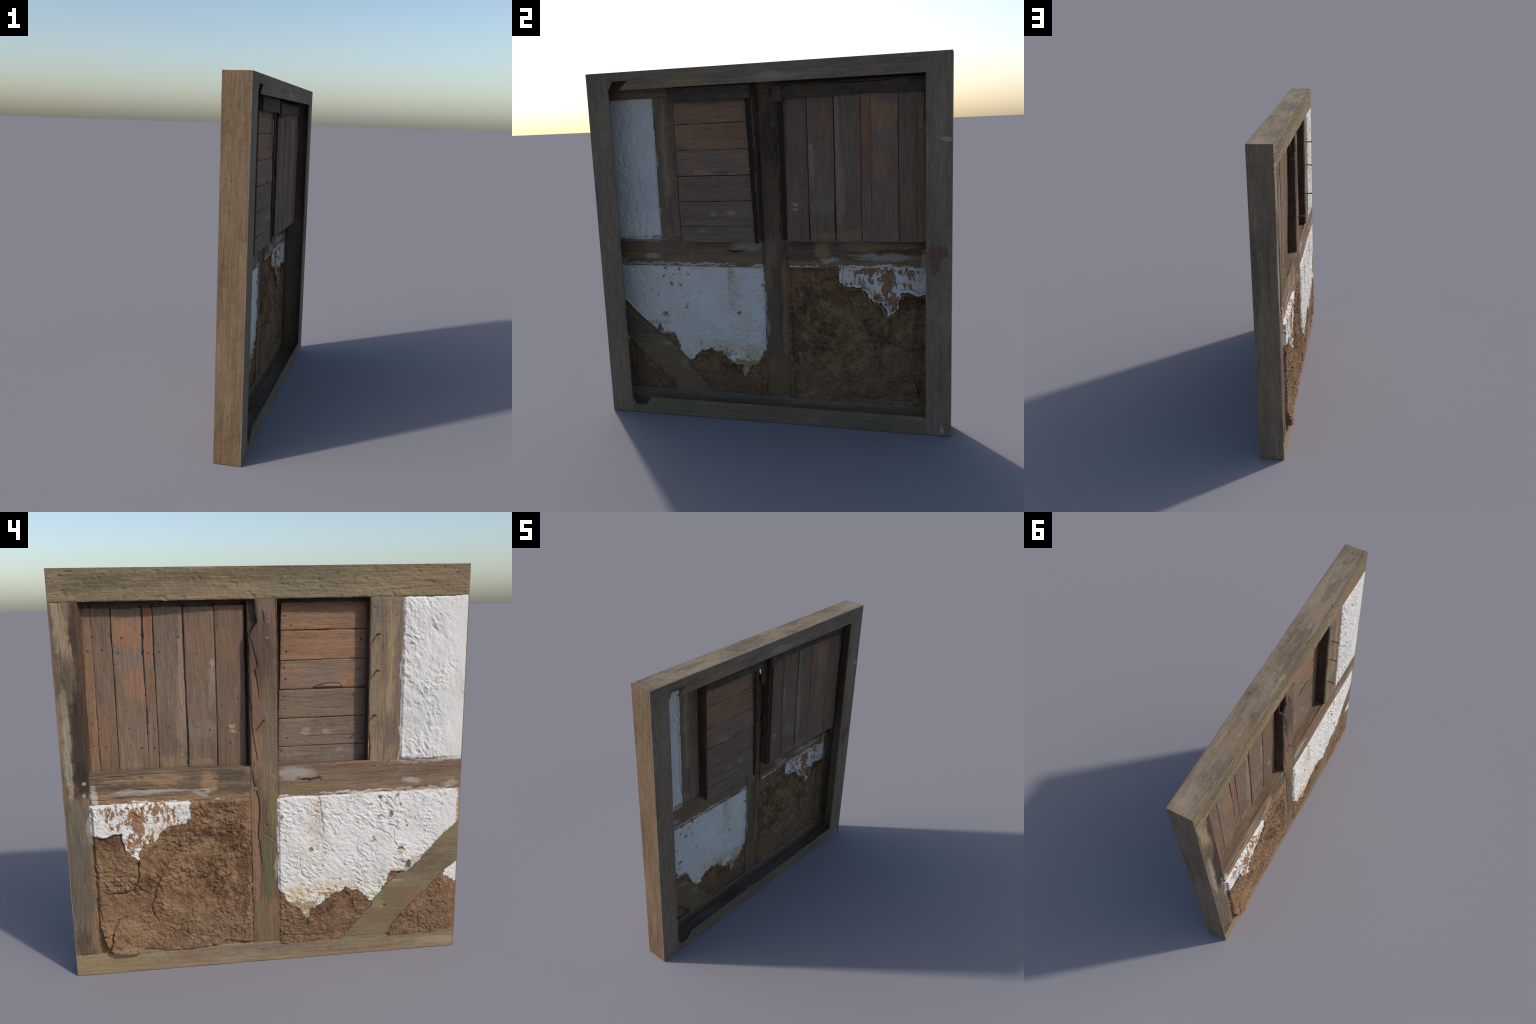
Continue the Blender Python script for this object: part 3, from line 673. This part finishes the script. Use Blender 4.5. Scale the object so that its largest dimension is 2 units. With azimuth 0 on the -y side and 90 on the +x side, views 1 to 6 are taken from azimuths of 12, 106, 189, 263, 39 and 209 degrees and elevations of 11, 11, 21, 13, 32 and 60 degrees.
LP = [  # y low, y high, dark, mid, light, patches
    (.8215, .868, (100, 76, 58), (136, 106, 82), (158, 125, 98), [((112, 88, 70), (.84, 1.79), (.05, .06), .5, 0.43, .6)]),
    (.7300, .8205, (92, 74, 60), (122, 100, 83), (146, 120, 98), [((146, 106, 78), (.80, 1.22), (.06, .13), .6, 0.50, .8), ((98, 80, 68), (.77, 1.75), (.05, .1), .6, 0.43, .7)]),
    (.5855, .7265, (100, 80, 66), (133, 108, 88), (156, 130, 108), [((166, 114, 73), (.655, 1.70), (.062, .075), .35, 0.43, .5), ((124, 110, 98), (.65, 1.585), (.07, .045), .5, 0.61, .5),
                                                    ((154, 112, 84), (.62, 1.46), (.06, .08), .5, 0.58, .6), ((104, 88, 76), (.65, 1.81), (.08, .035), .5, 0.43, .6), ((124, 108, 94), (.66, 1.25), (.06, .12), .6, 0.43, .7)]),
    (.5355, .5845, (98, 76, 60), (126, 101, 82), (148, 117, 94), [((156, 104, 69), (.56, 1.70), (.03, .13), .5, 0.61, .7), ((118, 84, 62), (.56, 1.44), (.03, .12), .6, 0.43, .7)]),
    (.3945, .5325, (90, 76, 63), (117, 99, 83), (142, 121, 101), [((158, 130, 105), (.408, 1.60), (.014, .26), .5, 0.61, .5), ((156, 130, 105), (.418, 1.33), (.024, .22), .5, 0.50, .5),
                                                    ((150, 120, 90), (.47, 1.075), (.07, .03), .5, 0.61, 1.), ((108, 96, 86), (.46, 1.75), (.05, .08), .6, 0.43, .6)]),
    (.2465, .3885, (92, 77, 64), (122, 102, 84), (144, 123, 103), [((134, 100, 77), (.33, 1.68), (.065, .09), .5, 0.61, .6), ((130, 98, 76), (.33, 1.52), (.06, .06), .6, 0.43, .7), ((132, 119, 108), (.32, 1.235), (.07, .04), .6, 0.58, .7),
                                                    ((150, 120, 90), (.33, 1.07), (.06, .02), .5, 0.58, 1.), ((172, 162, 152), (.26, 1.55), (.008, .03), .5, 0.50, .8), ((148, 136, 126), (.265, 1.45), (.012, .1), .6, 0.43, .8)]),
    (.1020, .2420, (86, 68, 54), (118, 95, 78), (138, 113, 94), [((130, 98, 76), (.19, 1.64), (.06, .08), .5, 0.58, .7), ((184, 160, 122), (.172, 1.245), (.012, .012), .4, 0.65, .6), ((182, 158, 122), (.168, 1.215), (.018, .008), .4, 0.65, .6)]),
]
for i, (a, b, d, m_, l, p) in enumerate(LP):
    mt = wood('plank_wood_%d' % i, 'z', d, m_, l, p, blotch=.3, seed=30 + i, bump=.4, speck=.25)
    ex = None
    if i in (4, 5):
        ex = lambda Y, Z, a=a: -.0012 * sstep(.2, .6, np.sin(((Y - .4) * 220 + (Z - 1.1) * 130) + 2 * fbm(Y * 20, Z * 20, 2, 5))) * sstep(1.2, 1.08, Z)
    top = 1.823 + random.uniform(-.003, .003)
    plank(wl, mt, (a, 1.044), (b, top), 'z', 300 + 10 * i, (random.uniform(-.001, .001), random.uniform(-.0015, .0015)), ex,
          outline=(lambda Y, Z, a=a, b=b, i=i: np.minimum(Y - a - (0 if i != 5 else .0035 * sstep(1.30, 1.05, Z)), b - Y - (.004 * sstep(1.35, 1.2, Z) * sstep(1.06, 1.15, Z) if i == 5 else 0))))

RP = [(1.7025, 1.832, (104, 78, 60), (138, 106, 82), (160, 125, 98), [((112, 92, 78), (-.3, 1.825), (.3, .022), .6, 0.58, .7), ((168, 118, 80), (-.2, 1.72), (.12, .015), .6, 0.43, .8)]),
      (1.5575, 1.699, (106, 78, 60), (142, 107, 80), (163, 126, 97), [((140, 104, 82), (-.3, 1.59), (.12, .02), .6, 0.36, .8)]),
      (1.4155, 1.5555, (96, 76, 61), (130, 106, 88), (156, 128, 106), [((154, 110, 80), (-.42, 1.46), (.05, .06), .5, 0.58, .7), ((150, 108, 80), (-.13, 1.50), (.04, .04), .5, 0.50, .7), ((118, 104, 94), (-.28, 1.5), (.08, .04), .6, 0.43, .6), ((176, 146, 120), (-.36, 1.43), (.05, .010), .5, 0.50, .7)]),
      (1.2715, 1.411, (92, 76, 61), (122, 103, 85), (144, 122, 101), []),
      (1.1285, 1.268, (88, 72, 60), (119, 101, 85), (146, 124, 103), [((172, 150, 118), (-.20, 1.205), (.025, .016), .6, 0.58, .7), ((168, 146, 116), (-.31, 1.20), (.02, .012), .6, 0.50, .7), ((134, 114, 98), (-.35, 1.15), (.16, .02), .6, 0.43, .7)]),
      (1.036, 1.126, (90, 75, 63), (122, 105, 90), (146, 127, 110), [((150, 140, 130), (-.37, 1.1), (.02, .012), .6, 0.50, .7)])]
for i, (a, b, d, m_, l, p) in enumerate(RP):
    mt = wood('plank_wood_%d' % (i + 10), 'y', d, m_, l, p, blotch=.3, seed=50 + i, bump=.4, speck=.25)
    ex = None
    if i == 2:
        ex = lambda Y, Z: crack([(-.24, 1.418), (-.30, 1.435), (-.365, 1.436), (-.385, 1.42)], Y, Z, .004, .007, .002) - .004 * sstep(1.432, 1.426, Z) * sstep(-.24, -.28, Y) * sstep(-.385, -.36, Y)
    if i == 4:
        ex = lambda Y, Z: crack([(-.05, 1.170), (-.3, 1.176), (-.51, 1.172)], Y, Z, .002, .003, .001) + crack([(-.2, 1.14), (-.175, 1.16)], Y, Z, .002, .004, .001)
    lend = lambda Z: -.0565 - .0245 * np.clip((Z - 1.03) / .8, 0, 1)
    plank(wr, mt, (-.5085, a), (-.050, b), 'y', 400 + 10 * i, (random.uniform(-.001, .001), random.uniform(-.001, .001)), ex,
          outline=lambda Y, Z, i=i: np.minimum(lend(Z) - .002 * (i % 3) - Y, Y + .5085))

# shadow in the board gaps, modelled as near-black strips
def joints(name, rects, parent):
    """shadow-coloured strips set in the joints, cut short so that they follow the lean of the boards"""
    V = []; Fc = []
    for ya, za, yb, zb in rects:
        up = zb - za > yb - ya
        for i in range(8):
            a, b = i / 8, (i + 1) / 8
            y0, y1 = (ya, yb) if up else (ya + (yb - ya) * a, ya + (yb - ya) * b)
            z0, z1 = (za + (zb - za) * a, za + (zb - za) * b) if up else (za, zb)
            k = len(V)
            for x in (BX + .0022, BX + .0042):
                V += [(x - float(lean(y, z)), y, z) for y, z in ((y0, z0), (y1, z0), (y1, z1), (y0, z1))]
            Fc += [[k, k + 3, k + 2, k + 1], [k + 4, k + 5, k + 6, k + 7]] + [[k + n, k + (n + 1) % 4, k + 4 + (n + 1) % 4, k + 4 + n] for n in range(4)]
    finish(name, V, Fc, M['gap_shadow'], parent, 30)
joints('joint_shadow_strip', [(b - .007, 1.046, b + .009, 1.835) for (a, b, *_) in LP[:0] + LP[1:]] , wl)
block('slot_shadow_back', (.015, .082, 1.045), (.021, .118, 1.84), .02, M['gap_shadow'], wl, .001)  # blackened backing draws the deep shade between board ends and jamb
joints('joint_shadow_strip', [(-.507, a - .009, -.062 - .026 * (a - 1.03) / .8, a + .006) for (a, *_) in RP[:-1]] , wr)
def taper(V):
    V[:, 1] -= .024 * np.clip((V[:, 2] - 1.03) / .8, 0, 1) * (V[:, 1] < -.055)
    return V
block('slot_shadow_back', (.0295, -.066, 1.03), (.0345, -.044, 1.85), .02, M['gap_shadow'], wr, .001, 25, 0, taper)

# ------------------------------------------------------------------ nails and pegs
def lathe(name, prof, seg, squash=0, seed=0):
    """turn (radius, height) profile about x; height grows toward -x"""
    r = np.random.RandomState(seed); V = []; Fc = []
    k = 1 + squash * (r.rand(seg) - .5)
    for rad, hh in prof:
        for j in range(seg):
            t = 2 * math.pi * j / seg
            V.append((-hh, rad * k[j] * math.cos(t), rad * k[j] * math.sin(t)))
    for i in range(len(prof) - 1):
        for j in range(seg):
            a, b = i * seg + j, i * seg + (j + 1) % seg
            Fc.append([a, a + seg, b + seg, b])
    Fc.append([(len(prof) - 1) * seg + j for j in range(seg)][::-1]); Fc.append(list(range(seg)))
    me = bpy.data.meshes.new(name); me.from_pydata(V, [], Fc)
    me.polygons.foreach_set('use_smooth', [True] * len(me.polygons)); me.set_sharp_from_angle(angle=math.radians(45))
    return me
head = lathe('nail_head', [(.0058, -.004), (.0060, .0002), (.0050, .0012), (.0025, .0016), (.0006, .0017)], 11, .8, 1); head.materials.append(M['iron'])
peg = lathe('peg', [(.0100, -.004), (.0100, .0006), (.0088, .0016), (.003, .0018)], 9, .35, 2); peg.materials.append(M['peg'])
peg2 = lathe('peg', [(.0105, -.004), (.0105, .0018), (.0090, .0030), (.003, .0033)], 5, .25, 5); peg2.materials.append(M['peg_o'])
spike = lathe('spike', [(.0045, -.012), (.0042, .034), (.0042, .0385), (.0058, .0395), (.0062, .0425), (.0046, .0445), (.001, .0448)], 12, .12, 3); spike.materials.append(M['rust'])

def fit(name, me, parent, x, y, z, s=1., rot=(0, 0, 0)):
    o = bpy.data.objects.new(name, me); bpy.context.scene.collection.objects.link(o)
    o.parent = parent or root; o.location = (x, y, z); o.scale = (s, s, s); o.rotation_euler = rot
def board_x(par, y, z):
    return BX - float(lean(y, z))
LN = [(.816, 1.806), (.791, 1.791), (.812, 1.691), (.775, 1.630), (.841, 1.626), (.681, 1.685), (.702, 1.615), (.562, 1.611), (.508, 1.615), (.466, 1.693), (.415, 1.684), (.340, 1.682),
      (.275, 1.696), (.329, 1.603), (.168, 1.604), (.180, 1.671), (.139, 1.381), (.216, 1.350), (.812, 1.254), (.843, 1.171), (.783, 1.165), (.671, 1.250), (.615, 1.153), (.546, 1.247),
      (.554, 1.150), (.479, 1.251), (.423, 1.155), (.342, 1.244), (.280, 1.232), (.271, 1.156), (.194, 1.238), (.179, 1.160), (.134, 1.222)]
RN = [(-.100, 1.771), (-.127, 1.724), (-.482, 1.762), (-.106, 1.601), (-.480, 1.651), (-.095, 1.521), (-.101, 1.467), (-.472, 1.506), (-.495, 1.450), (-.096, 1.380), (-.098, 1.322),
      (-.472, 1.361), (-.492, 1.300), (-.088, 1.235), (-.110, 1.168), (-.464, 1.229), (-.489, 1.154), (-.077, 1.107), (-.095, 1.067), (-.469, 1.092), (-.493, 1.056)]
for pts, par in ((LN, wl), (RN, wr)):
    for y, z in pts:
        s = random.uniform(.55, 1.1)
        fit('nail_head', head, par, board_x(par, y, z), y, z, s, (random.uniform(0, 6), random.uniform(-.1, .1), random.uniform(-.1, .1)))
        fit('nail_head', head, par, board_x(par, y, z) + .0058, y, z, s * .9, (random.uniform(0, 6), 0, math.pi))
for y, z in ((.063, .994), (-.017, .990), (.068, .933), (-.015, .935), (-.555, 1.017), (-.617, 1.018), (0, .220), (.007, .305), (-.007, 1.745), (.0, 1.67)):
    fit('peg', peg, None, -.0495, y, z, random.uniform(.85, 1.05), (random.uniform(0, 6), 0, 0))
for y, z in ((.967, 1.000), (.968, .939), (.898, 1.001), (.902, .942)):
    fit('peg', peg2, None, -.0485, y, z, random.uniform(.9, 1.1), (random.uniform(0, 6), 0, 0))
for y, z in ((-.543, 1.676), (-.542, 1.501), (-.533, 1.281), (.018, 1.279)):
    fit('spike', spike, None, -.053, y, z, 1.03, (random.uniform(0, 6), random.uniform(.02, .08), random.uniform(-.05, .05)))

# ------------------------------------------------------------------ outer case: sides, top, bottom and the back frame
block('side_panel', (-.0492, -1, 0), (.0925, -.996, 2), .02, M['case'], None, .0005, 20, 251, None, (1, 1, .2))
block('side_panel', (-.0492, .996, 0), (.0925, 1, 2), .02, M['case_s'], None, .0005, 20, 253, None, (1, 1, .2))
block('top_panel', (-.0445, -.9963, 1.993), (.0925, .9963, 2), .02, M['case_h'], None, .0005, 20, 255, None, (1, .2, 1))
block('bottom_panel', (-.0445, -.9963, 0), (.0925, .9963, .007), .02, M['case_h'], None, .0005, 20, 257, None, (1, .2, 1))
IN = .868
relief('back_stile', (-1, -IN, 0, 2), (.006, .012), M['back_v'], None, lambda Y, Z: .0004 * fbm(Z * 6, Y * 90, 2, 261), .0, .0922, back=lambda Y, Z, xf, F: .1 + 0 * xf)
relief('back_stile', (IN + .003, 1, 0, 2), (.006, .012), M['back_v'], None, lambda Y, Z: .0004 * fbm(Z * 6, Y * 90, 2, 263), .0, .0922, back=lambda Y, Z, xf, F: .1 + 0 * xf)
TOP_NOTCH = [(-.868, 1.89), (-.866, 1.903), (-.841, 1.951), (-.745, 1.951), (-.798, 1.903), (-.798, 1.89)]
LOW_NOTCH = [(-.868, .11), (-.868, .099), (-.844, .047), (-.782, .049), (-.740, .096), (-.740, .11)]
relief('back_rail', (-IN, IN + .003, 1.88, 2), (.006, .006), M['back_h'], lambda Y, Z: np.minimum(Z - 1.902, -poly_sdf(TOP_NOTCH, Y, Z)),
       None, .0, .0922, back=lambda Y, Z, xf, F: .1 + 0 * xf, angle=40)
relief('back_rail', (-IN, IN + .003, 0, .12), (.006, .006), M['back_h'], lambda Y, Z: np.minimum(.0975 - Z, -poly_sdf(LOW_NOTCH, Y, Z)),
       None, .0, .0922, back=lambda Y, Z, xf, F: .1 + 0 * xf, angle=40)
